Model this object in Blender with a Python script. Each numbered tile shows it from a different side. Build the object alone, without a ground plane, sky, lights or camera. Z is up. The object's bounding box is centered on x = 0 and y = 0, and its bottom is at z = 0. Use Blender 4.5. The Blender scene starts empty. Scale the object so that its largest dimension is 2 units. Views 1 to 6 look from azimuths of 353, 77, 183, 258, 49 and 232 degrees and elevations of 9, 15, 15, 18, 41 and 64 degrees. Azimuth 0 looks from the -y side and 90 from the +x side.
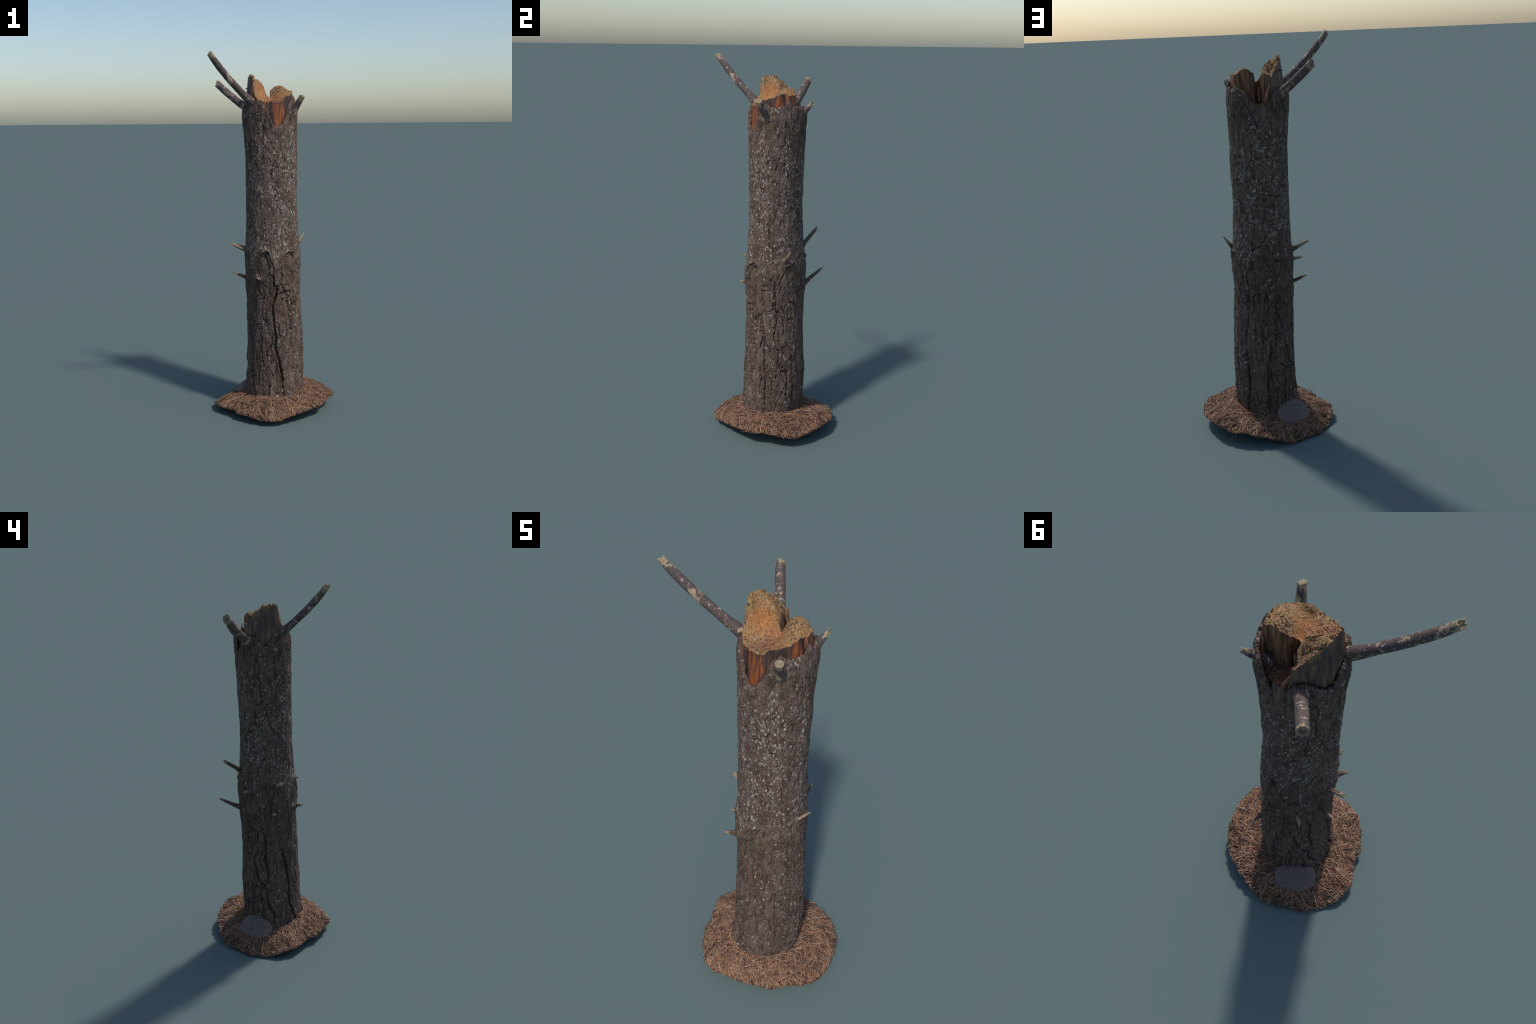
# Dead, broken pine trunk with branch stubs, standing on a patch of needle litter.
import bpy, math, random
import numpy as np

rng = np.random.default_rng(7)
random.seed(7)
TAU = 2 * math.pi

# ------------------------------------------------------------------ numpy noise
def _hash(ix, iy, iz, seed):
    h = (ix.astype(np.int64) * 374761393 + iy.astype(np.int64) * 668265263
         + iz.astype(np.int64) * 2147483647 + seed * 1274126177) & 0xFFFFFFFF
    h = ((h ^ (h >> 13)) * 1274126177) & 0xFFFFFFFF
    h = ((h ^ (h >> 16)) * 2246822519) & 0xFFFFFFFF
    return ((h ^ (h >> 15)) & 0xFFFFFF) / float(0xFFFFFF)

def vnoise(x, y, z, seed=0):
    """smooth value noise, -1..1"""
    ix, iy, iz = np.floor(x), np.floor(y), np.floor(z)
    fx, fy, fz = x - ix, y - iy, z - iz
    fx, fy, fz = (f * f * f * (f * (f * 6 - 15) + 10) for f in (fx, fy, fz))
    out = 0
    for dx in (0, 1):
        wx = fx if dx else 1 - fx
        for dy in (0, 1):
            wy = fy if dy else 1 - fy
            for dz in (0, 1):
                wz = fz if dz else 1 - fz
                out = out + wx * wy * wz * _hash(ix + dx, iy + dy, iz + dz, seed)
    return out * 2 - 1

def fbm(x, y, z, octaves=4, seed=0, gain=0.5):
    a, s, t = 1.0, 0, 0
    for o in range(octaves):
        s = s + a * vnoise(x * 2 ** o, y * 2 ** o, z * 2 ** o, seed + o * 17)
        t += a
        a *= gain
    return s / t

def smooth(a, b, x):
    t = np.clip((x - a) / (b - a), 0, 1)
    return t * t * (3 - 2 * t)

def plates(u, v, nu, seed):
    """jittered-grid cells, periodic in u (0..nu); returns F2-F1 and a random value per cell"""
    iu, iv = np.floor(u), np.floor(v)
    f1 = np.full(u.shape, 9.0); f2 = np.full(u.shape, 9.0); cid = np.zeros(u.shape)
    for du in (-1, 0, 1):
        for dv in (-1, 0, 1):
            cu, cv = iu + du, iv + dv
            wu = np.mod(cu, nu)
            jx = _hash(wu, cv, cv * 0, seed) * 0.8 + 0.1
            jy = _hash(wu, cv, cv * 0, seed + 5) * 0.8 + 0.1
            d = np.hypot(cu + jx - u, cv + jy - v)
            val = _hash(wu, cv, cv * 0, seed + 9)
            near = d < f1
            f2 = np.where(near, f1, np.minimum(f2, d))
            cid = np.where(near, val, cid)
            f1 = np.where(near, d, f1)
    return f2 - f1, cid

def periodic(deg, table):
    """smooth-ish periodic lookup of (degree, value) pairs"""
    t = sorted(table)
    a = np.array([p[0] for p in t], float); b = np.array([p[1] for p in t], float)
    a = np.r_[a[-1] - 360, a, a[0] + 360]; b = np.r_[b[-1], b, b[0]]
    return np.interp(np.mod(deg, 360), a, b)

# ------------------------------------------------------------------ the object's rules
# trunk axis and girth by height: z, x, y, radius
SPINE = np.array([
    (0.02, .012, -.007, .171), (0.10, .014, -.003, .168), (0.20, .018, .003, .163), (0.40, .021, .005, .1585),
    (0.60, .017, .005, .1545), (0.72, .011, .006, .151), (0.80, .009, .007, .154), (0.87, .008, .007, .157),
    (0.93, .008, .008, .1535), (1.00, .007, .008, .147), (1.20, .003, .005, .1415), (1.40, .001, .006, .142),
    (1.50, -.001, .007, .1435), (1.60, -.003, .009, .150), (1.66, -.005, .011, .1545), (1.72, -.005, .012, .154),
    (1.80, -.005, .012, .148)])
def axis(z):
    return np.interp(z, SPINE[:, 0], SPINE[:, 1]), np.interp(z, SPINE[:, 0], SPINE[:, 2])
def girth(z):
    # average over a small window so that the table's corners do not show
    return sum(np.interp(z + d, SPINE[:, 0], SPINE[:, 3]) for d in (-.03, -.015, 0, .015, .03)) / 5

# upper edge of the bark by compass angle (0 = +x, 90 = +y)
BARK_EDGE = [(0, 1.750), (4, 1.760), (10, 1.778), (20, 1.758), (27, 1.746), (36, 1.746), (48, 1.742), (57, 1.745),
             (69, 1.733), (73, 1.72), (79, 1.695), (86, 1.68), (95, 1.645), (103, 1.59), (110, 1.63), (117, 1.68),
             (123, 1.705), (128, 1.735), (138, 1.745), (146, 1.738), (156, 1.721), (164, 1.705), (170, 1.687),
             (176, 1.684), (181, 1.703), (190, 1.733), (202, 1.748), (208, 1.756), (216, 1.762), (230, 1.754),
             (243, 1.747), (253, 1.723), (261, 1.673), (267, 1.641), (270, 1.620), (284, 1.615), (293, 1.635),
             (297, 1.645), (301, 1.668), (307, 1.715), (313, 1.743), (316, 1.752), (329, 1.753), (339, 1.742), (351, 1.744)]
# upper edge of the bare wood
WOOD_EDGE = [(0, 1.803), (15, 1.803), (30, 1.80), (50, 1.828), (73, 1.83), (85, 1.825), (100, 1.81), (115, 1.80),
             (128, 1.80), (138, 1.825), (146, 1.848), (154, 1.863), (163, 1.857), (166, 1.865), (169, 1.881),
             (183, 1.891), (198, 1.887), (208, 1.885), (213, 1.868), (218, 1.81), (224, 1.77), (238, 1.756),
             (247, 1.748), (271, 1.743), (298, 1.745), (303, 1.765), (306, 1.774), (321, 1.776), (337, 1.79), (350, 1.806)]

# long fissures: (depth, half width, [(angle, height), ...])
FISSURES_FRONT = [
    (.024, .0072, [(263, .84), (264, .75), (270, .74), (267, .69), (258, .63), (260, .56), (262, .49), (265, .45), (261, .41), (269, .33), (273, .28), (277, .22), (280, .10)]),
    (.009, .004, [(298, .69), (301, .63), (297, .58), (297, .52), (295, .45), (291, .38)]),
    (.009, .004, [(211, .82), (213, .77), (220, .68), (224, .64)]),
    (.010, .0045, [(222, .52), (233, .45), (231, .39), (237, .31), (235, .19)]),
    (.012, .005, [(328, .57), (328, .49), (328, .41), (330, .32), (332, .10)]),
    (.015, .006, [(251, .2), (251, .10)]),
    (.012, .005, [(237, .945), (253, .93), (259, .88), (264, .85), (263, .79)]),
    (.011, .005, [(308, .945), (303, .94), (289, .92), (273, .87)]),
    (.006, .003, [(250, 1.63), (247, 1.58), (245, 1.47), (236, 1.39), (243, 1.37), (242, 1.31)]),
    (.005, .003, [(262, 1.39), (264, 1.32)]),
    (.005, .003, [(244, 1.14), (247, 1.03), (249, .97)]),
    (.006, .003, [(250, 1.66), (252, 1.61), (256, 1.57)]),
    (.007, .003, [(262, 1.41), (272, 1.40), (279, 1.395)]),
]
FISSURES_RIGHT = [
    (.010, .0045, [(346, .86), (347, .79), (351, .66)]), (.010, .004, [(318, .7), (326, .58), (322, .53), (318, .47)]),
    (.009, .004, [(1, .66), (6, .6), (5, .56)]), (.010, .004, [(30, .6), (31, .53), (41, .48)]),
    (.014, .005, [(31, .47), (30, .41), (36, .35), (25, .3), (26, .25), (26, .18), (19, .11)]),
    (.014, .005, [(356, .49), (354, .41), (1, .36), (12, .35), (13, .26), (12, .2)]),
    (.011, .005, [(319, .38), (324, .32), (319, .26), (322, .22)]), (.007, .0028, [(309, .58), (326, .58)]),
    (.009, .003, [(325, .32), (340, .32)]), (.010, .0035, [(261, .74), (280, .755), (295, .75)]),
    (.006, .003, [(354, 1.51), (352, 1.46), (345, 1.43)]), (.006, .003, [(5, 1.51), (6, 1.36)]),
    (.006, .003, [(334, 1.15), (335, 1.06), (336, .99)]), (.009, .004, [(4, 1.68), (5, 1.56), (358, 1.55)]),
    (.008, .004, [(35, 1.34), (45, 1.21), (53, 1.15)]), (.007, .003, [(312, 1.36), (318, 1.33), (324, 1.34)]),
]
FISSURES_BACK = [
    (.012, .005, [(65, .8), (65, .72), (64, .6), (60, .55), (55, .49)]),
    (.024, .009, [(59, .45), (61, .38), (63, .3), (63, .24), (58, .17), (54, .11)]),
    (.018, .007, [(106, .5), (107, .45), (105, .38), (99, .37), (100, .31), (97, .26), (98, .19), (96, .12)]),
    (.010, .0045, [(109, .72), (118, .66), (125, .6), (129, .56)]), (.009, .004, [(121, .57), (120, .52), (129, .49)]),
    (.010, .004, [(123, .37), (135, .34), (153, .34)]), (.012, .005, [(135, .34), (130, .29), (128, .23), (128, .14)]),
    (.012, .005, [(146, .29), (149, .21), (150, .12)]), (.008, .004, [(88, .58), (89, .51)]),
    (.008, .004, [(104, 1.23), (105, 1.19), (106, 1.15)]), (.009, .0035, [(103, 1.23), (113, 1.24), (124, 1.23), (137, 1.24)]),
    (.011, .005, [(52, .95), (66, .95), (80, .98), (92, .99)]), (.008, .004, [(76, .92), (73, .87)]),
    (.010, .005, [(111, .96), (120, .91), (131, .91)]), (.006, .003, [(52, 1.57), (54, 1.48), (60, 1.41)]),
    (.008, .0035, [(70, 1.58), (80, 1.578), (86, 1.58)]), (.009, .004, [(66, 1.70), (84, 1.62), (92, 1.57)]),
]
FISSURES_LEFT = [
    (.017, .0065, [(155, .67), (159, .62), (160, .55), (158, .5), (162, .44), (164, .37)]),
    (.024, .009, [(192, .56), (199, .5), (204, .43), (208, .34), (207, .22), (214, .16), (221, .10)]),
    (.017, .0065, [(136, .49), (139, .43), (144, .36), (153, .35), (159, .32), (157, .27), (161, .22), (170, .17), (170, .10)]),
    (.010, .005, [(115, .51), (125, .48)]), (.010, .005, [(106, .44), (102, .38)]),
    (.012, .005, [(149, .21), (147, .12)]), (.010, .005, [(99, .28), (100, .14)]),
    (.007, .0035, [(156, 1.54), (158, 1.44), (163, 1.4), (149, 1.38), (144, 1.33), (145, 1.23)]),
    (.006, .003, [(165, 1.36), (172, 1.3), (179, 1.25), (189, 1.22)]), (.006, .003, [(236, 1.39), (232, 1.35)]),
    (.008, .004, [(150, 1.66), (158, 1.60), (160, 1.55)]), (.008, .004, [(186, 1.68), (192, 1.6), (190, 1.5)]),
]
FISSURES = FISSURES_FRONT + FISSURES_RIGHT + FISSURES_BACK + FISSURES_LEFT

# branch collars: angle, height, bulge, sideways and downward reach
COLLARS = [(216, 1.690, .002, .060, .10), (136, 1.690, .004, .060, .11), (325, 1.685, .004, .050, .11), (57, 1.690, .003, .045, .09),
           (242, .925, .007, .040, .08), (303, .925, .008, .040, .08), (12, .93, .012, .045, .10), (90, .955, .010, .045, .09),
           (134, .895, .010, .045, .09), (188, .930, .007, .040, .08), (178, .765, .006, .035, .09), (92, .775, .006, .035, .08),
           (231, .785, .007, .035, .05), (290, .728, .006, .03, .03), (21, .745, .006, .025, .03)]
# hollows left under broken-off branches: angle, height, depth, half width, half height
POCKETS = [(246, .912, .018, .018, .032), (303, .915, .016, .020, .026), (233, .764, .012, .016, .022),
           (14, .905, .016, .018, .040), (136, .875, .010, .016, .03), (190, .905, .010, .015, .025), (290, .716, .006, .012, .010), (21, .735, .008, .008, .012), (91, .93, .008, .014, .02)]

# ------------------------------------------------------------------ node helpers
class Mat:
    def __init__(self, name, rough=.85):
        self.m = bpy.data.materials.new(name); self.m.use_nodes = True
        self.t = self.m.node_tree; self.b = self.t.nodes['Principled BSDF']
        self.b.inputs['Roughness'].default_value = rough
        self.b.inputs['Specular IOR Level'].default_value = .25
        self.co = self.n('ShaderNodeTexCoord').outputs['Object']
    def n(self, kind, **kw):
        nd = self.t.nodes.new(kind)
        for k, v in kw.items(): setattr(nd, k, v)
        return nd
    def put(self, sock, val):
        if isinstance(val, bpy.types.NodeSocket): self.t.links.new(val, sock)
        elif isinstance(val, tuple) and len(val) == 3 and sock.type == 'RGBA': sock.default_value = (*val, 1)
        else: sock.default_value = val
    def scaled(self, s):
        nd = self.n('ShaderNodeMapping'); self.put(nd.inputs['Vector'], self.co)
        nd.inputs['Scale'].default_value = s; return nd.outputs[0]
    def noise(self, s, scale=1, detail=4, rough=.55, off=(0, 0, 0), distort=0):
        nd0 = self.n('ShaderNodeMapping'); self.put(nd0.inputs['Vector'], self.co)
        nd0.inputs['Scale'].default_value = s; nd0.inputs['Location'].default_value = off
        nd = self.n('ShaderNodeTexNoise'); self.put(nd.inputs['Vector'], nd0.outputs[0])
        nd.inputs['Scale'].default_value = scale; nd.inputs['Detail'].default_value = detail
        nd.inputs['Roughness'].default_value = rough; nd.inputs['Distortion'].default_value = distort
        return nd.outputs['Fac']
    def voro(self, vec, scale, feature='F1', out='Distance'):
        nd = self.n('ShaderNodeTexVoronoi', feature=feature); self.put(nd.inputs['Vector'], vec)
        nd.inputs['Scale'].default_value = scale; return nd.outputs[out]
    def ramp(self, fac, lo, hi, a=0., b=1.):
        nd = self.n('ShaderNodeMapRange', interpolation_type='SMOOTHSTEP'); self.put(nd.inputs['Value'], fac)
        for k, v in (('From Min', lo), ('From Max', hi), ('To Min', a), ('To Max', b)): nd.inputs[k].default_value = v
        return nd.outputs[0]
    def math(self, op, a, b=0., c=None):
        nd = self.n('ShaderNodeMath', operation=op); self.put(nd.inputs[0], a); self.put(nd.inputs[1], b)
        if c is not None: self.put(nd.inputs[2], c)
        return nd.outputs[0]
    def mix(self, fac, a, b, mode='MIX'):
        nd = self.n('ShaderNodeMix', data_type='RGBA', blend_type=mode)
        self.put(nd.inputs[0], fac); self.put(nd.inputs[6], a); self.put(nd.inputs[7], b); return nd.outputs[2]
    def cramp(self, fac, stops):
        nd = self.n('ShaderNodeValToRGB'); self.put(nd.inputs[0], fac); e = nd.color_ramp.elements
        while len(e) < len(stops): e.new(.5)
        for el, (p, c) in zip(e, stops): el.position = p; el.color = (*c, 1)
        return nd.outputs[0]
    def xyz(self):
        nd = self.n('ShaderNodeSeparateXYZ'); self.put(nd.inputs[0], self.co); return nd.outputs
    def spot(self, p, r0, r1):
        nd = self.n('ShaderNodeVectorMath', operation='DISTANCE'); self.put(nd.inputs[0], self.co); nd.inputs[1].default_value = p
        return self.ramp(nd.outputs['Value'], r0, r1, 1., 0.)
    def done(self, col, bump=None, strength=.5, dist=.002):
        self.put(self.b.inputs['Base Color'], col)
        if bump is not None:
            nd = self.n('ShaderNodeBump'); nd.inputs['Strength'].default_value = strength; nd.inputs['Distance'].default_value = dist
            self.put(nd.inputs['Height'], bump); self.put(self.b.inputs['Normal'], nd.outputs[0])
        return self.m

def surface_point(deg, z, out=0.):
    cx, cy = axis(z); r = float(girth(np.array(z))) + out; a = math.radians(deg)
    return (float(cx) + r * math.cos(a), float(cy) + r * math.sin(a), z)

def bark_material():
    M = Mat('fissured_bark', .9)
    X = M.xyz(); z = X[2]
    # unrolled coordinates: distance round the trunk, height
    turn = M.math('MULTIPLY', M.math('ARCTAN2', X[1], X[0]), .15)
    flat = M.n('ShaderNodeCombineXYZ'); M.put(flat.inputs[0], turn); M.put(flat.inputs[1], z)
    big = M.noise((1, 1, .6), 9, 3); mid = M.noise((1, 1, .40), 52, 5, .65); fine = M.noise((1, 1, .55), 200, 4, .7)
    scale = M.noise((1, 1, 2.2), 120, 3, .6, (5, 5, 2))          # scaly cross grain
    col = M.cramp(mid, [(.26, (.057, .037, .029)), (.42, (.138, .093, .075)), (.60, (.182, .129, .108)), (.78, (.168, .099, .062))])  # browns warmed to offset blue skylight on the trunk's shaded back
    col = M.mix(M.ramp(big, .48, .66, 0, .6), col, (.115, .073, .048))
    col = M.mix(M.ramp(fine, .36, .50, .80, 0), col, (.026, .018, .015))
    col = M.mix(M.ramp(fine, .58, .74, 0, .25), col, (.215, .165, .135))
    col = M.mix(M.ramp(scale, .40, .30, 0, .70), col, (.032, .022, .018))
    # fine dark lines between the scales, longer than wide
    for sx, sy, k, amt in ((95, 36, 1, .75), (210, 85, 6, .6)):
        mp = M.n('ShaderNodeMapping'); M.put(mp.inputs['Vector'], flat.outputs[0]); mp.inputs['Scale'].default_value = (sx, sy, 1); mp.inputs['Location'].default_value = (k, k * 3, 0)
        nz = M.n('ShaderNodeTexNoise'); M.put(nz.inputs['Vector'], mp.outputs[0]); nz.inputs['Scale'].default_value = 1.1; nz.inputs['Detail'].default_value = 4
        sc = M.n('ShaderNodeVectorMath', operation='SCALE'); M.put(sc.inputs[0], nz.outputs['Color']); sc.inputs['Scale'].default_value = 1.6
        wv = M.n('ShaderNodeVectorMath', operation='ADD'); M.put(wv.inputs[0], mp.outputs[0]); M.put(wv.inputs[1], sc.outputs[0])
        v = M.n('ShaderNodeTexVoronoi', feature='DISTANCE_TO_EDGE', voronoi_dimensions='2D'); v.inputs['Scale'].default_value = 1
        M.put(v.inputs['Vector'], wv.outputs[0])
        line = M.math('MULTIPLY', M.ramp(v.outputs['Distance'], .02, .13, amt, 0), M.ramp(mid, .40, .58, 1, .25))
        col = M.mix(line, col, (.024, .016, .013))
    knots = None
    for deg, kz, *_ in COLLARS:
        s = M.spot(surface_point(deg, kz - .045, .0), .02, .085)
        knots = s if knots is None else M.math('MAXIMUM', knots, s)
    # plain brown bark under the branch collars
    col = M.mix(M.math('MULTIPLY', knots, .55), col, M.mix(M.ramp(mid, .35, .65), (.060, .042, .030), (.150, .108, .075)))
    # grey lichen: small upright blocky flecks in clumps, thick on the upper half, thin below
    zone = M.math('MULTIPLY', M.ramp(z, .84, 1.0, .22, 1), M.ramp(z, 1.45, 1.66, 1, .25))
    patch = M.ramp(M.noise((1, 1, .45), 15, 4, .65, (3, 1, 7)), .33, .66)
    dens = M.math('MULTIPLY', M.math('MULTIPLY', zone, patch), M.ramp(knots, .1, .8, 1, .2))
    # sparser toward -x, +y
    dens = M.math('MULTIPLY', dens, M.ramp(M.math('SUBTRACT', X[0], X[1]), -.19, -.02, .62, 1.05))
    fleck = None
    for sx, sy, k, lim in ((105, 62, 0, .35), (190, 105, 3, .20)):
        mp = M.n('ShaderNodeMapping'); M.put(mp.inputs['Vector'], flat.outputs[0]); mp.inputs['Scale'].default_value = (sx, sy, 1); mp.inputs['Location'].default_value = (k, k * 2, 0)
        wv = M.n('ShaderNodeVectorMath', operation='ADD'); M.put(wv.inputs[0], mp.outputs[0])
        nz = M.n('ShaderNodeTexNoise'); M.put(nz.inputs['Vector'], mp.outputs[0]); nz.inputs['Scale'].default_value = 2.2; nz.inputs['Detail'].default_value = 3
        sc = M.n('ShaderNodeVectorMath', operation='SCALE'); M.put(sc.inputs[0], nz.outputs['Color']); sc.inputs['Scale'].default_value = .7
        M.put(wv.inputs[1], sc.outputs[0])
        v = M.n('ShaderNodeTexVoronoi', feature='F1', voronoi_dimensions='2D', distance='CHEBYCHEV'); v.inputs['Scale'].default_value = 1
        M.put(v.inputs['Vector'], wv.outputs[0])
        keep = M.n('ShaderNodeSeparateColor'); M.put(keep.inputs[0], v.outputs['Color'])
        f = M.math('MULTIPLY', M.math('LESS_THAN', keep.outputs[0], M.math('MULTIPLY', dens, lim)), M.ramp(v.outputs['Distance'], .30, .46, 1, 0))
        f = M.math('MULTIPLY', f, M.ramp(keep.outputs[1], 0, 1, .45, 1.))
        fleck = f if fleck is None else M.math('MAXIMUM', fleck, f)
    fleck = M.math('MULTIPLY', fleck, M.ramp(fine, .34, .50, .25, 1))
    col = M.mix(M.math('MULTIPLY', fleck, .9), col, M.mix(mid, (.32, .305, .28), (.50, .46, .41)))
    bump = M.math('ADD', M.math('MULTIPLY', fine, .9), M.math('ADD', mid, M.math('MULTIPLY', scale, .6)))
    return M.done(col, bump, .8, .004)

def branch_material():
    M = Mat('weathered_branch_bark', .8)
    a = M.noise((1, 1, 1), 26, 5, .68); f = M.noise((1, 1, 1), 190, 4, .65); g = M.noise((1, 1, 1), 62, 4, .6, (4, 2, 9))
    col = M.cramp(f, [(.30, (.035, .025, .024)), (.5, (.095, .070, .066)), (.72, (.16, .125, .118))])
    col = M.mix(M.ramp(a, .545, .575), col, M.mix(f, (.24, .17, .11), (.42, .32, .23)))
    col = M.mix(M.math('MULTIPLY', M.ramp(g, .63, .67), .8), col, (.40, .38, .36))
    return M.done(col, f, .5, .003)

def stub_material():
    M = Mat('dry_twig_bark', .85)
    f = M.noise((1, 1, .6), 160, 4, .6); g = M.noise((1, 1, 1), 55, 3)
    col = M.cramp(f, [(.3, (.045, .03, .024)), (.55, (.11, .078, .058)), (.75, (.19, .145, .11))])
    col = M.mix(M.ramp(g, .60, .66, 0, .75), col, (.30, .235, .165))
    return M.done(col, f, .4, .002)

def splinter_end_material():
    M = Mat('pale_broken_end', .8)
    f = M.noise((1, 1, 1), 260, 4, .65); g = M.noise((1, 1, 1), 80, 3)
    col = M.cramp(f, [(.3, (.09, .065, .042)), (.5, (.30, .235, .15)), (.75, (.44, .36, .25))])
    col = M.mix(M.ramp(g, .55, .7, 0, .35), col, (.20, .185, .10))
    return M.done(col, f, .5, .003)

def wood_side_material():
    M = Mat('stained_bare_wood', .5)
    x = M.xyz()
    st = M.noise((1, 1, .05), 70, 4, .6); wide = M.noise((1, 1, .30), 27, 3, .5, (2, 5, 1)); fine = M.noise((1, 1, .03), 260, 2, .5)
    red = M.cramp(st, [(.28, (.040, .018, .014)), (.45, (.13, .040, .020)), (.58, (.27, .085, .030)), (.75, (.44, .19, .075))])
    black = M.cramp(st, [(.3, (.018, .013, .014)), (.5, (.050, .032, .030)), (.75, (.13, .065, .045))])
    col = M.mix(M.ramp(wide, .44, .56), red, black)
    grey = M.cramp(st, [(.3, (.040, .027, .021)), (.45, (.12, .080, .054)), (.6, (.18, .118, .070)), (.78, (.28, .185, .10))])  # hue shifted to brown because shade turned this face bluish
    grey = M.mix(M.ramp(wide, .48, .60, 0, .75), grey, (.055, .042, .042))
    # the side turned away from the red scar has weathered to grey-brown
    away = M.ramp(M.math('ADD', x[0], M.math('MULTIPLY', x[1], -.9)), -.10, -.03, 1, 0)
    col = M.mix(away, col, grey)
    col = M.mix(M.ramp(fine, .66, .70, 0, .55), col, (.40, .22, .10))
    return M.done(col, M.math('ADD', st, M.math('MULTIPLY', fine, .4)), .5, .004)

def wood_top_material():
    M = Mat('gnawed_orange_wood', .85)
    f = M.noise((1, 1, .7), 170, 4, .65); g = M.noise((1, 1, 1), 24, 3); h = M.noise((1, 1, .45), 120, 3, .6, (9, 0, 3))
    tan = M.cramp(f, [(.30, (.10, .060, .030)), (.48, (.265, .160, .077)), (.70, (.40, .26, .132))])
    orange = M.cramp(f, [(.28, (.20, .078, .028)), (.5, (.37, .165, .064)), (.72, (.47, .245, .108))])
    fresh = M.math('MAXIMUM', M.spot((-.066, -.012, 1.80), .025, .070), M.math('MAXIMUM', M.spot((.02, -.02, 1.755), .02, .075), M.ramp(g, .5, .66, 0, .7)))
    col = M.mix(fresh, tan, orange)
    streak = M.noise((1, 1, .16), 95, 4, .6, (1, 7, 2))
    col = M.mix(M.ramp(streak, .56, .68, 0, .55), col, (.17, .075, .030))
    dark = M.math('MULTIPLY', M.ramp(h, .56, .63, 0, .9), M.ramp(fresh, .2, .9, 1, .25))
    col = M.mix(dark, col, (.05, .032, .02))
    return M.done(col, M.math('ADD', f, h), .7, .004)

def cavity_material():
    M = Mat('rotten_brown_wood', .9)
    st = M.noise((1, 1, .12), 80, 4, .65); f = M.noise((1, 1, 1), 200, 3)
    col = M.cramp(st, [(.3, (.055, .028, .018)), (.5, (.16, .080, .042)), (.72, (.32, .185, .10))])
    col = M.mix(M.ramp(f, .58, .7, 0, .5), col, (.07, .045, .03))
    return M.done(col, st, .7, .005)

def soil_material():
    M = Mat('needle_litter_soil', .95)
    f = M.noise((1, 1, 1), 230, 4, .65); g = M.noise((1, 1, 1), 30, 3)
    col = M.cramp(f, [(.36, (.018, .013, .014)), (.52, (.070, .042, .034)), (.72, (.24, .130, .080))])
    col = M.mix(M.ramp(g, .5, .7, 0, .4), col, (.07, .05, .048))
    return M.done(col, f, .8, .006)

def needle_material(name, per_island, green=False):
    M = Mat(name, .7)
    if per_island: r = M.n('ShaderNodeNewGeometry').outputs['Random Per Island']
    else: r = M.n('ShaderNodeObjectInfo').outputs['Random']
    if green: col = M.cramp(r, [(0, (.09, .10, .03)), (1, (.20, .20, .07))])
    else: col = M.cramp(r, [(0, (.045, .030, .029)), (.30, (.13, .072, .052)), (.55, (.33, .172, .102)), (.80, (.48, .268, .160)), (.93, (.54, .36, .21)), (1, (.34, .28, .22))])
    f = M.noise((1, 1, 1), 60, 2)
    return M.done(M.mix(M.ramp(f, .4, .75, 0, .35), col, (.16, .085, .06)))

def fibre_material():
    M = Mat('shredded_wood_fibre', .8)
    r = M.n('ShaderNodeNewGeometry').outputs['Random Per Island']
    return M.done(M.cramp(r, [(0, (.20, .075, .045)), (.4, (.42, .20, .12)), (1, (.62, .42, .28))]))

def stone_material():
    M = Mat('purple_grey_stone', .85)
    f = M.noise((1, 1, 1), 120, 5, .65); g = M.noise((1, 1, 1), 18, 3)
    col = M.cramp(f, [(.3, (.090, .066, .060)), (.55, (.155, .118, .108)), (.8, (.21, .165, .150))])
    col = M.mix(M.ramp(g, .5, .68, 0, .45), col, (.145, .105, .085))
    return M.done(col, f, .5, .004)

BARK, BRANCH, STUB, END = bark_material(), branch_material(), stub_material(), splinter_end_material()
SIDE, TOP, ROT, SOIL = wood_side_material(), wood_top_material(), cavity_material(), soil_material()
NEEDLE_S, NEEDLE_O, NEEDLE_G = needle_material('dry_needle_heap', True), needle_material('dry_needle', False), needle_material('moss_sprig', True, True)
FIBRE, STONE = fibre_material(), stone_material()

# ------------------------------------------------------------------ scene tree
root = bpy.data.objects.new('dead_tree_trunk', None)
bpy.context.scene.collection.objects.link(root)
root['label'] = 'broken dead pine trunk with branch stubs on needle litter'
root['category'] = 'tree trunk'

def make(name, verts, faces, mats, parent=root, mat_idx=None, smooth_shade=True, kind=None):
    me = bpy.data.meshes.new(name)
    verts = np.asarray(verts, np.float32); faces = np.asarray(faces, np.int32)
    k = faces.shape[1]
    me.vertices.add(len(verts)); me.vertices.foreach_set('co', verts.ravel())
    me.loops.add(faces.size); me.loops.foreach_set('vertex_index', faces.ravel())
    me.polygons.add(len(faces)); me.polygons.foreach_set('loop_start', np.arange(0, faces.size, k, dtype=np.int32))
    for m in mats: me.materials.append(m)
    if mat_idx is not None: me.polygons.foreach_set('material_index', np.asarray(mat_idx, np.int32))
    me.polygons.foreach_set('use_smooth', np.full(len(faces), smooth_shade))
    me.update(calc_edges=True); me.validate()
    ob = bpy.data.objects.new(name, me)
    bpy.context.scene.collection.objects.link(ob)
    ob.parent = parent
    if kind: ob['kind'] = kind
    return ob

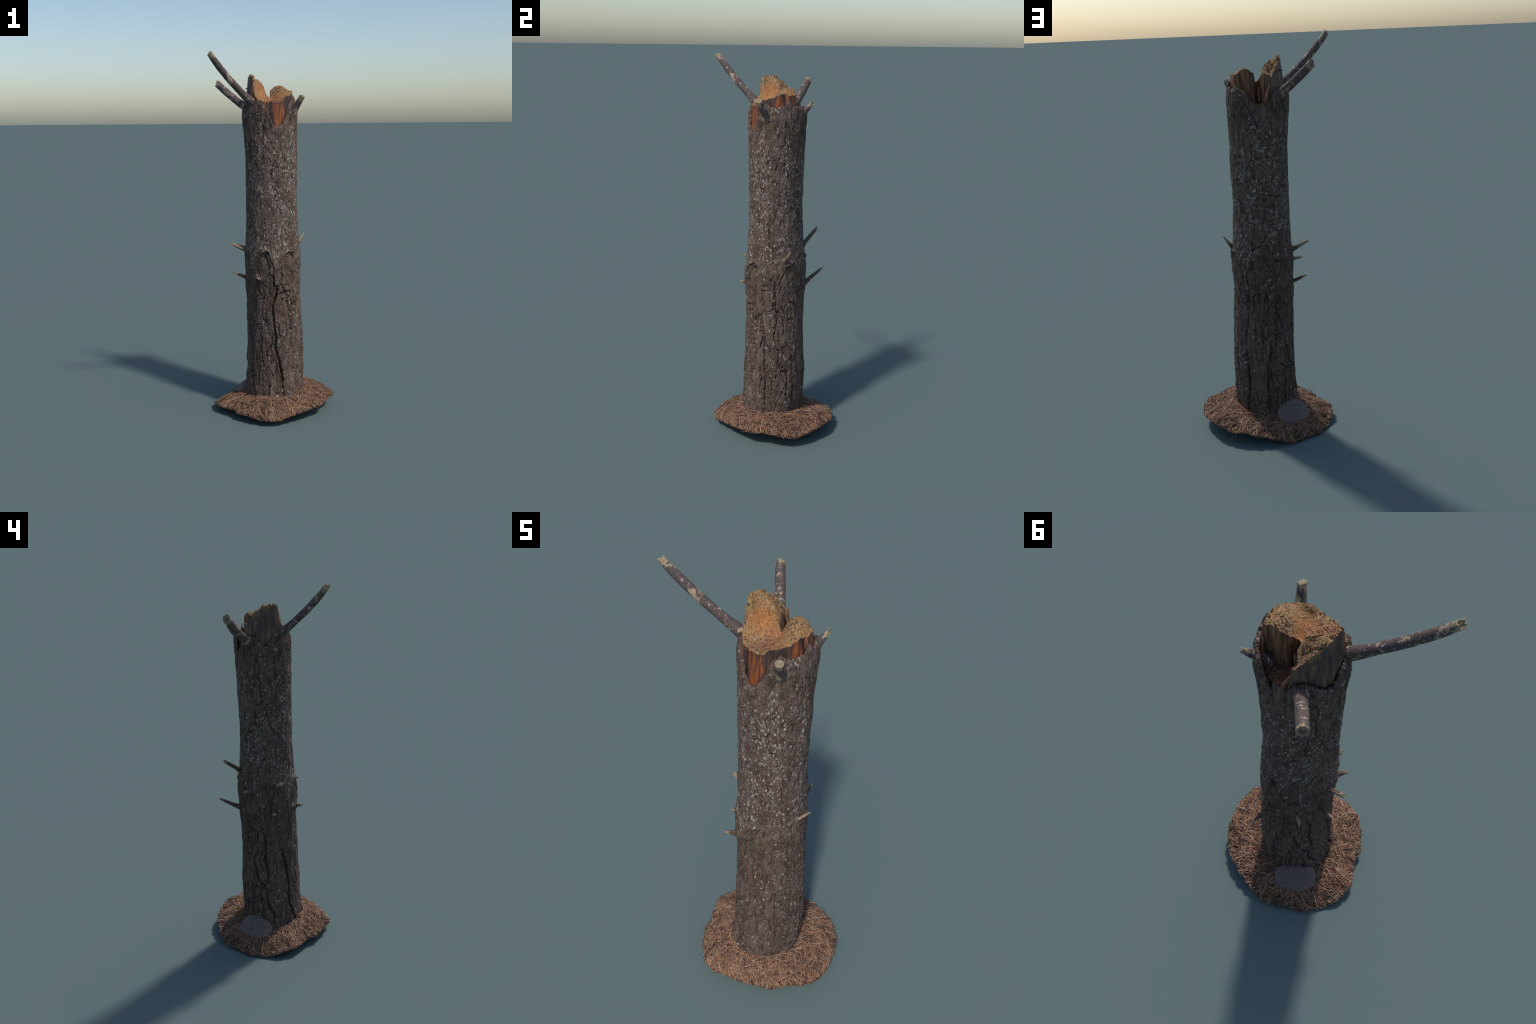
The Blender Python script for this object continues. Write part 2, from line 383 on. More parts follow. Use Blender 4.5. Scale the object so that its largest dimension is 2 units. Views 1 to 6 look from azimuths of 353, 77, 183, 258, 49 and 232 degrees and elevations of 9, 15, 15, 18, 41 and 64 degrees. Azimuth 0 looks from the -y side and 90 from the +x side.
def grid_faces(nu, nv, wrap=True, flip=False):
    """nv rows of nu points, u wraps round"""
    j, i = np.meshgrid(np.arange(nv - 1), np.arange(nu if wrap else nu - 1), indexing='ij')
    i2 = (i + 1) % nu
    f = np.stack([j * nu + i, j * nu + i2, (j + 1) * nu + i2, (j + 1) * nu + i], -1).reshape(-1, 4)
    return f[:, ::-1] if flip else f

# ------------------------------------------------------------------ trunk bark
def angdiff(a, b):
    return (a - b + 180) % 360 - 180

def bark_relief(deg, z, r0):
    """height of the bark above the mean trunk surface"""
    a = np.radians(deg)
    X, Y = np.cos(a) * .15, np.sin(a) * .15
    arc = np.radians(1) * .15                      # metres per degree
    low = smooth(.98, .70, z)                      # 1 on the coarse lower bark
    # the trunk is a little oval and leans out of its mean circle
    oval = np.interp(z, [0, .9, 1.1, 1.8], [.0055, .005, .003, .003])
    shift = np.interp(z, [0, .4, .6, .95, 1.1, 1.8], [.004, .0035, .0005, .0, .0012, .001])
    d = -oval * np.cos(2 * (a - math.radians(35))) - shift * np.cos(a - math.radians(215))
    d -= .006 * np.exp(-(angdiff(deg, 236) / 28) ** 2) * smooth(1.50, 1.60, z)
    d -= (.007 * np.exp(-(angdiff(deg, 105) / 48) ** 2) + .006 * np.exp(-(angdiff(deg, 332) / 38) ** 2)) * smooth(1.50, 1.63, z)
    d += .004 * np.exp(-(angdiff(deg, 275) / 30) ** 2) * smooth(1.1, .8, z)
    d += .006 * np.exp(-(angdiff(deg, 95) / 50) ** 2) * np.exp(-((z - .80) / .16) ** 2)
    d += .0055 * fbm(X * 11, Y * 11, z * 6, 3, 3)
    d += .0022 * fbm(X * 38, Y * 38, z * 16, 3, 11)
    # wandering plates
    wu = fbm(X * 14, Y * 14, z * 9, 3, 21); wv = fbm(X * 14, Y * 14, z * 9, 3, 31)
    rough1 = fbm(X * 90, Y * 90, z * 70, 2, 25)
    nu = 22
    edge, cid = plates((deg / 360 * nu + wu * .9 + .14 * rough1) % nu, z / .17 + wv * .8 + .10 * rough1, nu, 4)
    crack = 1 - smooth(.01, .085, edge)
    gate = smooth(-.15, .25, fbm(X * 9, Y * 9, z * 7, 2, 77))
    d -= crack * (.0030 + .0085 * low) * (.25 + .75 * gate)
    d += (cid - .5) * (.0016 + .0030 * low)
    nu2 = 56
    edge2, cid2 = plates((deg / 360 * nu2 + wu * 1.8 + .3 * rough1) % nu2, z / .045 + wv * 1.2 + .3 * rough1, nu2, 14)
    d -= (1 - smooth(0, .14, edge2)) * .0012
    d += (cid2 - .5) * .0010
    # fine upright ribs and scales
    rib = fbm(X * 120 + wu, Y * 120 + wu, z * 30, 3, 41)
    d += .0018 * (.35 - np.abs(rib))
    d += .0006 * fbm(X * 330, Y * 330, z * 190, 2, 51)
    ter = fbm(X * 48 + .6 * wu, Y * 48, z * 20, 3, 45) * 3.0  # stepped flakes, longer than wide
    d += .0011 * (np.floor(ter) + smooth(.75, 1, ter - np.floor(ter)))
    # long fissures
    wob = .0055 * fbm(X * 45, Y * 45, z * 70, 3, 61, .6)
    depth = np.zeros_like(d); lip = np.zeros_like(d)
    for dep, hw, pts in FISSURES:
        zs = [p[1] for p in pts]; rows = np.where((z.max(1) > min(zs) - .03) & (z.min(1) < max(zs) + .03))[0]
        if not len(rows): continue
        sl = slice(rows[0], rows[-1] + 1)
        best = np.full(z[sl].shape, 1.0); taper = np.ones_like(best)
        total = max(len(pts) - 1, 1)
        for k in range(len(pts) - 1):
            (a0, z0), (a1, z1) = pts[k], pts[k + 1]
            px = angdiff(deg[sl], a0) * arc; pz = z[sl] - z0
            qx = angdiff(a1, a0) * arc; qz = z1 - z0
            t = np.clip((px * qx + pz * qz) / (qx * qx + qz * qz), 0, 1)
            dist = np.hypot(px - t * qx, pz - t * qz)
            tt = (k + t) / total
            tp = np.minimum(1, np.minimum(tt, 1 - tt) * 4 + .45)
            near = dist < best
            best = np.where(near, dist, best); taper = np.where(near, tp, taper)
        best = np.abs(best + wob[sl])
        w = hw * taper
        depth[sl] = np.maximum(depth[sl], dep * taper * (1 - smooth(w * .35, w * 1.25, best)))
        lip[sl] = np.maximum(lip[sl], .25 * dep * taper * np.exp(-(best / (hw * 3.2)) ** 2))
    d += lip * .5 - depth
    # collars with creases running down from them like a chevron
    for i, (ca, cz, bulge, reach, down) in enumerate(COLLARS):
        px = angdiff(deg, ca) * arc; pz = z - cz
        s = np.where(pz > 0, .022, down)
        d += bulge * np.exp(-(px / reach) ** 2 * 1.6 - (pz / s) ** 2)
        t = np.clip(-pz / (down * 1.1), 0, 1)
        side = np.abs(np.abs(px + .004 * wu) - t * reach * 1.0 - .004)
        on = smooth(0, .08, t) * (1 - smooth(.75, 1, t))
        d -= (.007 if cz < 1.5 else .006) * on * np.exp(-(side / .0046) ** 2)
        # growth wrinkles arching round the collar
        q = np.hypot(px, pz * .8)
        d += .0006 * np.sin(q * 900 + wu * 6) * np.exp(-(px / reach) ** 2 - (pz / .05) ** 2)
    for pa, pz0, dep, hw, hh in POCKETS:
        px = angdiff(deg, pa) * arc; pz = z - pz0
        body = np.exp(-(np.abs(px / hw) ** 2.5)) * np.where(pz > 0, 1 - smooth(hh * .55, hh * .8, pz), np.exp(-(pz / hh) ** 2))
        d -= dep * body
        d += .006 * np.exp(-(px / (hw * 1.3)) ** 2 - ((pz - hh * 1.0) / .009) ** 2)
    # buttress-like ribs at the foot
    d += .006 * smooth(.22, .08, z) * vnoise(X * 22, Y * 22, z * 3, 91)
    return d

def build_bark():
    nu, nv = 620, 1010
    deg1 = np.arange(nu) / nu * 360
    ragged = .004 * vnoise(np.cos(np.radians(deg1)) * 60, np.sin(np.radians(deg1)) * 60, deg1 * 0, 7) + .006 * vnoise(np.cos(np.radians(deg1)) * 9, np.sin(np.radians(deg1)) * 9, deg1 * 0, 5) \
        + .003 * vnoise(np.cos(np.radians(deg1)) * 26, np.sin(np.radians(deg1)) * 26, deg1 * 0, 6)
    top = sum(periodic(deg1 + k, BARK_EDGE) for k in (-1.2, 0, 1.2)) / 3 + ragged * .8
    v = np.linspace(0, 1, nv)[:, None]
    bottom = .045
    # rows are level low down and only bend to the ragged edge near the top
    zl = bottom + (1.56 - bottom) * np.minimum(v / .9, 1)
    z = zl + (top[None] - 1.56) * np.clip((v - .9) / .1, 0, 1)
    # keep even spacing: 90% of the rows are level, the rest climb to the edge
    deg = np.broadcast_to(deg1[None], z.shape)
    r = girth(z) + bark_relief(deg, z, None)
    near_top = smooth(.018, 0, top[None] - z)
    r = r - .006 * near_top ** 2
    cx, cy = axis(z); a = np.radians(deg)
    P = np.stack([cx + r * np.cos(a), cy + r * np.sin(a), z], -1)
    # broken edge: thickness of the bark, then its hidden inner side
    rt = r[-1]; zt = z[-1]; rows = [P]
    thick = .012 + .003 * vnoise(np.cos(a[0]) * 20, np.sin(a[0]) * 20, a[0] * 0, 8)
    for dr, dz in ((.35, .0006), (.7, .0002), (1.0, -.003), (1.05, -.02), (1.1, -.06)):
        rr = np.maximum(rt - thick * dr, .118); zz = zt + dz
        ax, ay = axis(zz)
        rows.append(np.stack([ax + rr * np.cos(a[0]), ay + rr * np.sin(a[0]), zz], -1)[None])
    P = np.concatenate(rows, 0)
    return make('trunk_bark', P.reshape(-1, 3), grid_faces(nu, P.shape[0]), [BARK])
build_bark()

# ------------------------------------------------------------------ broken wooden core
CX, CY = -.005, .012
def wood_radius(z):
    return np.interp(z, [1.50, 1.62, 1.70, 1.76, 1.82, 1.90], [.138, .136, .133, .128, .122, .114])

# heights of the gnawed top (x, y, z): bowl and valley, hump, tall spike with its scoop
CROWN = [(0, -.02, 1.748), (-.028, -.062, 1.737), (.02, -.055, 1.746), (.05, -.035, 1.765), (.003, .008, 1.755), (.0, -.09, 1.742),
         (.04, .036, 1.830), (.058, .03, 1.832), (.02, .066, 1.823), (.08, .078, 1.818), (.10, .045, 1.813), (.008, .022, 1.775), (.004, .048, 1.806), (.012, .058, 1.818),
         (.09, -.02, 1.80), (.075, 0, 1.81), (.03, .002, 1.783), (.06, -.03, 1.783), (.07, -.06, 1.765),
         (-.109, -.01, 1.890), (-.10, -.045, 1.883), (-.045, .018, 1.846), (-.032, .028, 1.822), (-.026, .036, 1.80),
         (-.075, .025, 1.868), (-.105, .047, 1.864), (-.086, .066, 1.83), (-.066, -.014, 1.805), (-.068, -.034, 1.785),
         (-.046, -.014, 1.775), (-.045, -.042, 1.748), (-.08, -.062, 1.775), (-.02, .012, 1.772), (-.008, .012, 1.758), (-.056, .012, 1.85), (-.092, .004, 1.882), (-.072, .008, 1.866), (-.085, -.02, 1.845), (-.06, -.075, 1.745)]
CAVITY = [(.105, .086), (.06, .080), (.03, .076), (.005, .058), (-.002, .026), (-.017, .030), (-.042, .066), (-.072, .098), (-.06, .2), (.105, .2)]

def polygon_sdf(x, y, poly):
    d = np.full(x.shape, 9.0); inside = np.zeros(x.shape, bool)
    for k in range(len(poly)):
        (x0, y0), (x1, y1) = poly[k], poly[(k + 1) % len(poly)]
        t = np.clip(((x - x0) * (x1 - x0) + (y - y0) * (y1 - y0)) / ((x1 - x0) ** 2 + (y1 - y0) ** 2), 0, 1)
        d = np.minimum(d, np.hypot(x - x0 - t * (x1 - x0), y - y0 - t * (y1 - y0)))
        cond = ((y0 > y) != (y1 > y)) & (x < (x1 - x0) * (y - y0) / (y1 - y0 + 1e-12) + x0)
        inside ^= cond
    return np.where(inside, -d, d)

def crown_surface():
    deg = np.arange(0, 360, 7.5); ze = periodic(deg, WOOD_EDGE); re = wood_radius(ze)
    pts = np.array(CROWN + [(CX + r * math.cos(math.radians(a)), CY + r * math.sin(math.radians(a)), z) for a, r, z in zip(deg, re, ze)])
    xy = pts[:, :2] * 10; n = len(pts)
    def U(d): return np.where(d > 1e-9, d * d * np.log(np.maximum(d, 1e-9)), 0)
    A = np.zeros((n + 3, n + 3)); A[:n, :n] = U(np.hypot(*(xy[:, None] - xy[None]).transpose(2, 0, 1))) + np.eye(n) * 2e-5
    A[:n, n] = 1; A[:n, n + 1:] = xy; A[n, :n] = 1; A[n + 1:, :n] = xy.T
    w = np.linalg.solve(A, np.r_[pts[:, 2], 0, 0, 0])
    def h(x, y):
        o = w[n] + w[n + 1] * x * 10 + w[n + 2] * y * 10
        for k in range(n): o = o + w[k] * U(np.hypot(x * 10 - xy[k, 0], y * 10 - xy[k, 1]))
        return o
    return h
crown_h = crown_surface()

def cavity_mask(x, y):
    wob = .004 * fbm(x * 70, y * 70, x * 0, 2, 71)
    return smooth(.0025, -.0045, polygon_sdf(x, y, CAVITY) + wob)

def gnawed(x, y, edge=None, k=None):
    """height of the wood's top at x, y; edge/k pull it to the outer edge height"""
    h = crown_h(x, y)
    if edge is not None: h = h + (edge - h) * k
    high = smooth(1.79, 1.835, h) if edge is None else np.maximum(smooth(1.80, 1.835, h), .5 * k)
    wx = vnoise(x * 60, y * 60, x * 0, 3); wy = vnoise(x * 60, y * 60, x * 0, 4)
    chips, cid = plates(x * 62 + .9 * wx, y * 95 + .9 * wy, 10 ** 6, 33)
    h = h + (cid - .5) * .011 * high - (1 - smooth(0, .25, chips)) * .003 * high
    h = h + .0035 * fbm(x * 45, y * 45, x * 0, 3, 81) + .0016 * fbm(x * 170, y * 170, x * 0, 2, 82)
    m = cavity_mask(x, y)
    floor = 1.668 + .03 * smooth(.03, .09, x) + .006 * fbm(x * 90, y * 90, x * 0, 3, 83)
    return h * (1 - m) + np.minimum(h, floor) * m, m

def build_wood():
    nu, nr = 480, 170
    deg = np.arange(nu) / nu * 360; a = np.radians(deg)
    edge = periodic(deg, WOOD_EDGE) + .004 * vnoise(np.cos(a) * 14, np.sin(a) * 14, a * 0, 15)
    re = wood_radius(edge)
    t = (np.arange(1, nr + 1) / nr)[:, None] ** .9
    wall = .0022 * fbm(np.cos(a) * 9, np.sin(a) * 9, a * 0, 3, 16)
    x = CX + t * (re + wall)[None] * np.cos(a); y = CY + t * (re + wall)[None] * np.sin(a)
    z, m = gnawed(x, y, edge[None], smooth(.80, 1, t))
    top = np.concatenate([np.array([[CX, CY, float(gnawed(np.array([CX]), np.array([CY]))[0][0])]]), np.stack([x, y, z], -1).reshape(-1, 3)])
    f = grid_faces(nu, nr) + 1
    i = np.arange(nu); cap = np.stack([np.zeros(nu, int), i + 1, (i + 1) % nu + 1, (i + 1) % nu + 1], -1)
    cm = m.mean()
    # faces steeper than the gnawed surface, inside the hollow, are rotten wood
    V = top[f]; nz = np.cross(V[:, 2] - V[:, 0], V[:, 3] - V[:, 1]); nz /= np.linalg.norm(nz, axis=1)[:, None] + 1e-12
    c = V.mean(1); hollow = polygon_sdf(c[:, 0], c[:, 1], CAVITY) < .006
    idx = np.where(hollow, 1, 0)
    tri = cap[:, :3]
    # gnawed top as quads; the centre fan as degenerate-free quads via a tiny ring
    ring = top[1:nu + 1]
    faces = f; mats = idx
    ob = make('gnawed_wood_top', np.r_[top[1:], [[CX, CY, ring[:, 2].mean()]]], np.r_[faces - 1], [TOP, ROT], mat_idx=mats)
    # close the pin-hole in the centre
    import bmesh
    bm = bmesh.new(); bm.from_mesh(ob.data); bm.verts.ensure_lookup_table()
    c = bm.verts[len(bm.verts) - 1]
    for k in range(nu): bm.faces.new((c, bm.verts[k], bm.verts[(k + 1) % nu])).smooth = True
    bm.to_mesh(ob.data); bm.free()
    # side wall, standing from inside the bark up to the gnawed edge
    nv = 110
    zt = z[-1]; v = np.linspace(0, 1, nv)[:, None]
    Z = 1.52 + (zt[None] - 1.52) * v
    A = np.broadcast_to(a[None], Z.shape)
    r = wood_radius(Z) + (re - wood_radius(edge))[None]
    groove = .0022 * fbm(np.cos(A) * 9, np.sin(A) * 9, Z * 0, 3, 16) + (1 - v ** 8) * (
        .0016 * fbm(np.cos(A) * 30, np.sin(A) * 30, Z * 4, 3, 17) + .0009 * vnoise(np.cos(A) * 90, np.sin(A) * 90, Z * 6, 18)
        - .007 * np.exp(-(angdiff(np.degrees(A), 177 + 20 * (Z - 1.8)) / 3.2) ** 2))
    # at the top the wall meets the gnawed rim exactly
    rim = np.hypot(x[-1] - CX, y[-1] - CY)
    r = r + groove
    r = r - .022 * smooth(.005, .035, periodic(np.degrees(A), BARK_EDGE) - Z)
    r = r + (rim - r[-1])[None] * smooth(.75, 1, v)
    W = np.stack([CX + r * np.cos(A), CY + r * np.sin(A), Z], -1)
    make('bare_wood_side', W.reshape(-1, 3), grid_faces(nu, nv), [SIDE])
build_wood()

# ------------------------------------------------------------------ branches
def tube(name, path, radii, mats, seed, nseg=26, nring=None, rough=.06, jag=.012, end_len=.0, taper_end=False, parent=root, flat=1.0):
    """crooked broken stick through the control points; its far end is a splintered break"""
    path = np.array(path, float); n = len(path)
    t = np.linspace(0, 1, n); length = np.linalg.norm(np.diff(path, axis=0), axis=1).sum()
    nring = nring or max(12, int(length / .0035))
    s = np.linspace(0, 1, nring)
    # Catmull-Rom through the points
    ext = np.r_[[2 * path[0] - path[1]], path, [2 * path[-1] - path[-2]]]
    q = s * (n - 1); k = np.minimum(q.astype(int), n - 2); f = (q - k)[:, None]
    p0, p1, p2, p3 = ext[k], ext[k + 1], ext[k + 2], ext[k + 3]
    C = .5 * (2 * p1 + (p2 - p0) * f + (2 * p0 - 5 * p1 + 4 * p2 - p3) * f ** 2 + (3 * p1 - p0 - 3 * p2 + p3) * f ** 3)
    R = np.interp(s, t, radii)
    T = np.gradient(C, axis=0); T /= np.linalg.norm(T, axis=1)[:, None]
    up = np.array([0, 0, 1.]); N = np.cross(T, up); N /= np.linalg.norm(N, axis=1)[:, None]; Bn = np.cross(N, T)
    a = np.arange(nseg) / nseg * TAU
    ring = np.cos(a)[None, :, None] * N[:, None] + np.sin(a)[None, :, None] * Bn[:, None] * flat
    base = C[:, None] + ring * R[:, None, None]
    sc = .35 / radii[0]
    d = rough * fbm(base[..., 0] * sc, base[..., 1] * sc, base[..., 2] * sc, 3, seed) * 1.6 \
        + rough * .5 * fbm(base[..., 0] * sc * 5, base[..., 1] * sc * 5, base[..., 2] * sc * 5, 2, seed + 3)
    P = C[:, None] + ring * (R[:, None] * (1 + d))[..., None]
    # splintered end: every side of the stick breaks at another length
    cut = jag * (.9 * np.cos(a - seed) + .9 * vnoise(np.cos(a) * 1.8 + seed, np.sin(a) * 1.8, a * 0, seed) + .5 * vnoise(np.cos(a) * 5, np.sin(a) * 5, a * 0, seed + 1))
    w = smooth(.80, 1, s)[:, None]
    P = P + T[:, None] * (cut[None] * w)[..., None]
    last = P[-1]; cc = last.mean(0)
    caps = []
    for kf, dz in ((.72, -.15), (.4, -.45), (.08, -.25)):
        cap = cc + (last - cc) * kf + T[-1] * (dz * radii[-1] + .5 * jag * vnoise(np.cos(a) * 4 + kf * 9, np.sin(a) * 4, a * 0, seed + 7))[:, None]
        caps.append(cap[None])
    P = np.concatenate([P] + caps)
    f = grid_faces(nseg, len(P), flip=True)
    nbark = int((1 - end_len) * (nring - 1))
    idx = np.where(np.arange(len(f)) // nseg >= nbark, 1, 0)
    # a ragged border between bark and pale break
    if end_len > 0:
        row = np.arange(len(f)) // nseg; col = np.arange(len(f)) % nseg
        shift = (vnoise(np.cos(a) * 2.5, np.sin(a) * 2.5, a * 0, seed + 5) * end_len * (nring - 1) * .9)[col]
        idx = np.where(row + shift >= nbark, 1, 0); idx[row >= nring - 1] = 1
    return make(name, P.reshape(-1, 3), f, mats, parent, idx)

LIMB = [BRANCH, END]
def bow(a, b, c, ts):
    a, b, c = (np.array(p) for p in (a, b, c))
    return [tuple((1 - t) ** 2 * a + 2 * t * (1 - t) * b + t * t * c) for t in ts]
tube('branch', [(-.066, -.034, 1.695)] + bow((-.112, -.065, 1.741), (-.271, -.179, 1.878), (-.348, -.238, 1.987), (0, .2, .4, .6, .8, 1)),
     [.030, .0235, .0195, .0182, .0178, .0172, .0150], LIMB, 3, rough=.07, jag=.010, end_len=.05)
tube('branch', [(-.055, .062, 1.668)] + bow((-.1, .101, 1.704), (-.196, .181, 1.773), (-.271, .24, 1.854), (0, .33, .66, 1)),
     [.032, .025, .021, .0205, .0195], LIMB, 8, rough=.08, jag=.011, end_len=.04)
tube('branch', [(.085, -.050, 1.640), (.115, -.078, 1.700), (.137, -.100, 1.740), (.156, -.120, 1.777)],
     [.034, .023, .0165, .0150], LIMB, 12, rough=.06, jag=.005, end_len=.16)
tube('branch', [(.055, .085, 1.655), (.069, .122, 1.705), (.079, .145, 1.732), (.088, .166, 1.756)],
     [.032, .021, .014, .0085], LIMB, 15, rough=.10, jag=.012, end_len=.12)

TWIG = [STUB, END]
for tip, base, r0, r1, sd, el in [
        ((-.070, .255, 1.078), (-.005, .150, .985), .0105, .0085, 21, .10), ((-.045, .286, .861), (-.005, .160, .780), .0115, .0050, 22, .08),
        ((.196, .041, 1.016), (.150, .015, .945), .0105, .0030, 23, .45), ((-.222, -.019, .970), (-.135, .002, .930), .0100, .0075, 24, .5),
        ((-.206, .021, .799), (-.130, .021, .768), .0100, .0060, 25, .25), ((-.195, .177, .938), (-.095, .115, .902), .0115, .0050, 26, .25),
        ((-.100, -.160, .792), (-.075, -.120, .778), .0100, .0060, 27, .3), ((-.069, -.147, .946), (-.050, -.120, .933), .0100, .0060, 28, .3),
        ((.012, .170, .955), (.010, .140, .950), .0120, .0080, 29, .3)]:
    tip, base = np.array(tip), np.array(base)
    bend = np.array([random.uniform(-.004, .004) for _ in range(3)])
    tube('branch_stub', [base, base + (tip - base) * .35 + bend, base + (tip - base) * .7 + bend * .6, tip],
         [r0 * 1.35, r0, (r0 + r1) / 2, r1], TWIG, sd, nseg=16, rough=.10, jag=.006, end_len=el)

# splinters and a peeling strip left along the break
tube('wood_splinter', [(.072, .098, 1.70), (.075, .100, 1.745), (.077, .099, 1.778)], [.009, .006, .0015], [ROT, END], 41, nseg=12, rough=.12, jag=.003, end_len=.3, flat=.5)
tube('wood_splinter', [(.064, .110, 1.70), (.066, .112, 1.735), (.068, .111, 1.757)], [.008, .005, .0012], [SIDE, END], 42, nseg=12, rough=.12, jag=.003, flat=.5)
tube('wood_splinter', [(-.048, .122, 1.675), (-.060, .120, 1.715), (-.074, .106, 1.760), (-.080, .094, 1.795), (-.092, .082, 1.822)],
     [.013, .011, .0075, .006, .005], [ROT, TOP], 43, nseg=14, rough=.10, jag=.004, flat=.7)
tube('wood_splinter', [(-.090, .082, 1.818), (-.104, .070, 1.824), (-.118, .058, 1.823), (-.130, .049, 1.820)], [.005, .007, .0075, .003], [STUB, STUB], 44, nseg=14, rough=.08, jag=.003, flat=.6)
for k, (x, y, z, h, r) in enumerate([(-.078, .048, 1.850, .012, .005), (-.036, .040, 1.80, .014, .006), (-.062, .060, 1.83, .018, .006), (-.100, .058, 1.85, .016, .005), (.104, .048, 1.79, .024, .006), (-.016, .050, 1.70, .05, .007)]):
    tube('wood_splinter', [(x, y, z - .02), (x + .001, y + .002, z + h * .4), (x + random.uniform(-.004, .004), y + .003, z + h)], [r, r * .75, r * .25], [TOP, TOP], 50 + k, nseg=12, rough=.15, jag=.004, flat=.6)

# ------------------------------------------------------------------ needle-covered ground patch
RIM_R = [.363, .367, .363, .361, .360, .354, .352, .338, .337, .331, .340, .335, .324, .325, .336, .329, .334, .336,
         .323, .312, .293, .274, .288, .289, .298, .304, .318, .313, .301, .288, .296, .303, .312, .327, .326, .348]
RIM_Z = [.064, .055, .069, .074, .077, .070, .060, .068, .056, .044, .032, .012, .010, .010, .006, .004, .010, .028,
         .042, .039, .045, .048, .041, .044, .043, .032, .036, .037, .046, .052, .060, .067, .069, .070, .079, .078]
FOOT_Z = [(0, .124), (60, .098), (100, .095), (130, .115), (165, .092), (190, .097), (220, .113), (256, .119), (282, .117), (324, .132), (340, .118)]
MX, MY = -.001, -.008
def rim(deg):
    a = np.radians(deg)
    jag = .004 * vnoise(np.cos(a) * 9, np.sin(a) * 9, a * 0, 101) + .006 * vnoise(np.cos(a) * 24, np.sin(a) * 24, a * 0, 102) + .006 * vnoise(np.cos(a) * 55, np.sin(a) * 55, a * 0, 105)
    rr = periodic(deg, [(i * 10, r) for i, r in enumerate(RIM_R)]); zr = periodic(deg, [(i * 10, z) for i, z in enumerate(RIM_Z)])
    return np.minimum(rr - .005 + jag, .3625), zr + .5 * jag * smooth(.01, .03, zr)
def mound(x, y):
    dx, dy = x - MX, y - MY
    deg = np.degrees(np.arctan2(dy, dx)) % 360; rho = np.hypot(dx, dy)
    rr, zr = rim(deg)
    zc = sum(periodic(deg + k, FOOT_Z) for k in (-12, 0, 12)) / 3
    s = np.clip((rho - .15) / (rr - .15), 0, 1.05)
    z = zc + (zr - zc) * (.78 * s + .22 * s ** 2.2) + (.014 * np.exp(-(angdiff(deg, 20) / 50) ** 2) - .008 * np.exp(-(angdiff(deg, 205) / 40) ** 2)) * np.sin(np.clip(s, 0, 1) * math.pi)
    z = z + (.006 * fbm(x * 16, y * 16, x * 0, 3, 103) + .0035 * fbm(x * 70, y * 70, x * 0, 2, 104)) * (1 - .7 * smooth(.85, 1, s))
    return np.maximum(z + .006 * np.sin(np.clip(s, 0, 1) * math.pi) - .003 * np.exp(-((rho - .165) / .018) ** 2), .003)

def build_patch():
    nu, nr = 520, 90
    a = np.arange(nu) / nu * TAU; rr, zr = rim(np.degrees(a))
    t = np.linspace(.09, 1, nr)[:, None]
    rho = .10 + (rr[None] - .10) * (t - .09) / .91
    x = MX + rho * np.cos(a); y = MY + rho * np.sin(a); z = mound(x, y)
    up = np.stack([x, y, z], -1)
    th = np.minimum(.010 * np.ones_like(z), z); th[-1] = np.minimum(.002, z[-1])
    dn = np.stack([x * .998, y * .998, z - th], -1)[::-1]
    dn[..., 2] = np.maximum(dn[..., 2], 0); dn[0, ::7, 2] = np.where(zr[::7] < .012, 0, dn[0, ::7, 2])
    P = np.concatenate([up, dn, up[:1]])
    return make('ground_patch', P.reshape(-1, 3), grid_faces(nu, len(P), flip=True), [SOIL])
patch = build_patch()
patch['kind'] = 'stuff'

# stone slab leaning on the trunk's foot
def build_stone():
    import bmesh
    c = np.array([-.123, .128, .080]); n = 90
    u = np.linspace(0, TAU, n, endpoint=False); v = np.linspace(-1.45, 1.5707, 60)
    out = np.array([-.74, .67, 0]); along = np.array([.67, .74, 0]); upv = np.array([0, 0, 1.])
    rows = []
    for ang in v:
        ca, sa = math.cos(ang), math.sin(ang)
        q = lambda t, p: np.sign(t) * np.abs(t) ** p
        A = q(np.cos(u), .62) * ca ** .5 * .098; B = q(np.sin(u), .62) * ca ** .5 * .056
        # top is high at the trunk and slopes away from it
        H = sa * .050 * (1 - .80 * (B / .056)) if sa > 0 else sa * .05 + 0 * B
        H = H - .012 * (A / .098) ** 2 + .012 * (A / .098)
        rows.append(c + A[:, None] * along + (B + .016 * (1 - np.abs(A) / .098))[:, None] * out + np.asarray(H)[:, None] * upv)
    P = np.array(rows)
    d = .008 * fbm(P[..., 0] * 28, P[..., 1] * 28, P[..., 2] * 28, 3, 111) + .0012 * fbm(P[..., 0] * 160, P[..., 1] * 160, P[..., 2] * 160, 2, 112)
    P = P + (P - c) / (np.linalg.norm(P - c, axis=-1)[..., None] + .01) * d[..., None]
    return make('stone', P.reshape(-1, 3), grid_faces(n, len(v)), [STONE])
build_stone()

# needles: bent three-sided slivers lying on the patch
def sliver(L, R, bend, nseg=4):
    s = np.linspace(-.5, .5, nseg + 1)
    C = np.stack([s * L, bend * L * (s * s * 4 - 1) * .5, s * 0], -1)
    rad = R * (1 - .75 * np.abs(s * 2) ** 4)
    a = np.arange(3) / 3 * TAU + .5
    return C[:, None] + rad[:, None, None] * np.stack([a * 0, np.cos(a), np.sin(a)], -1)[None]

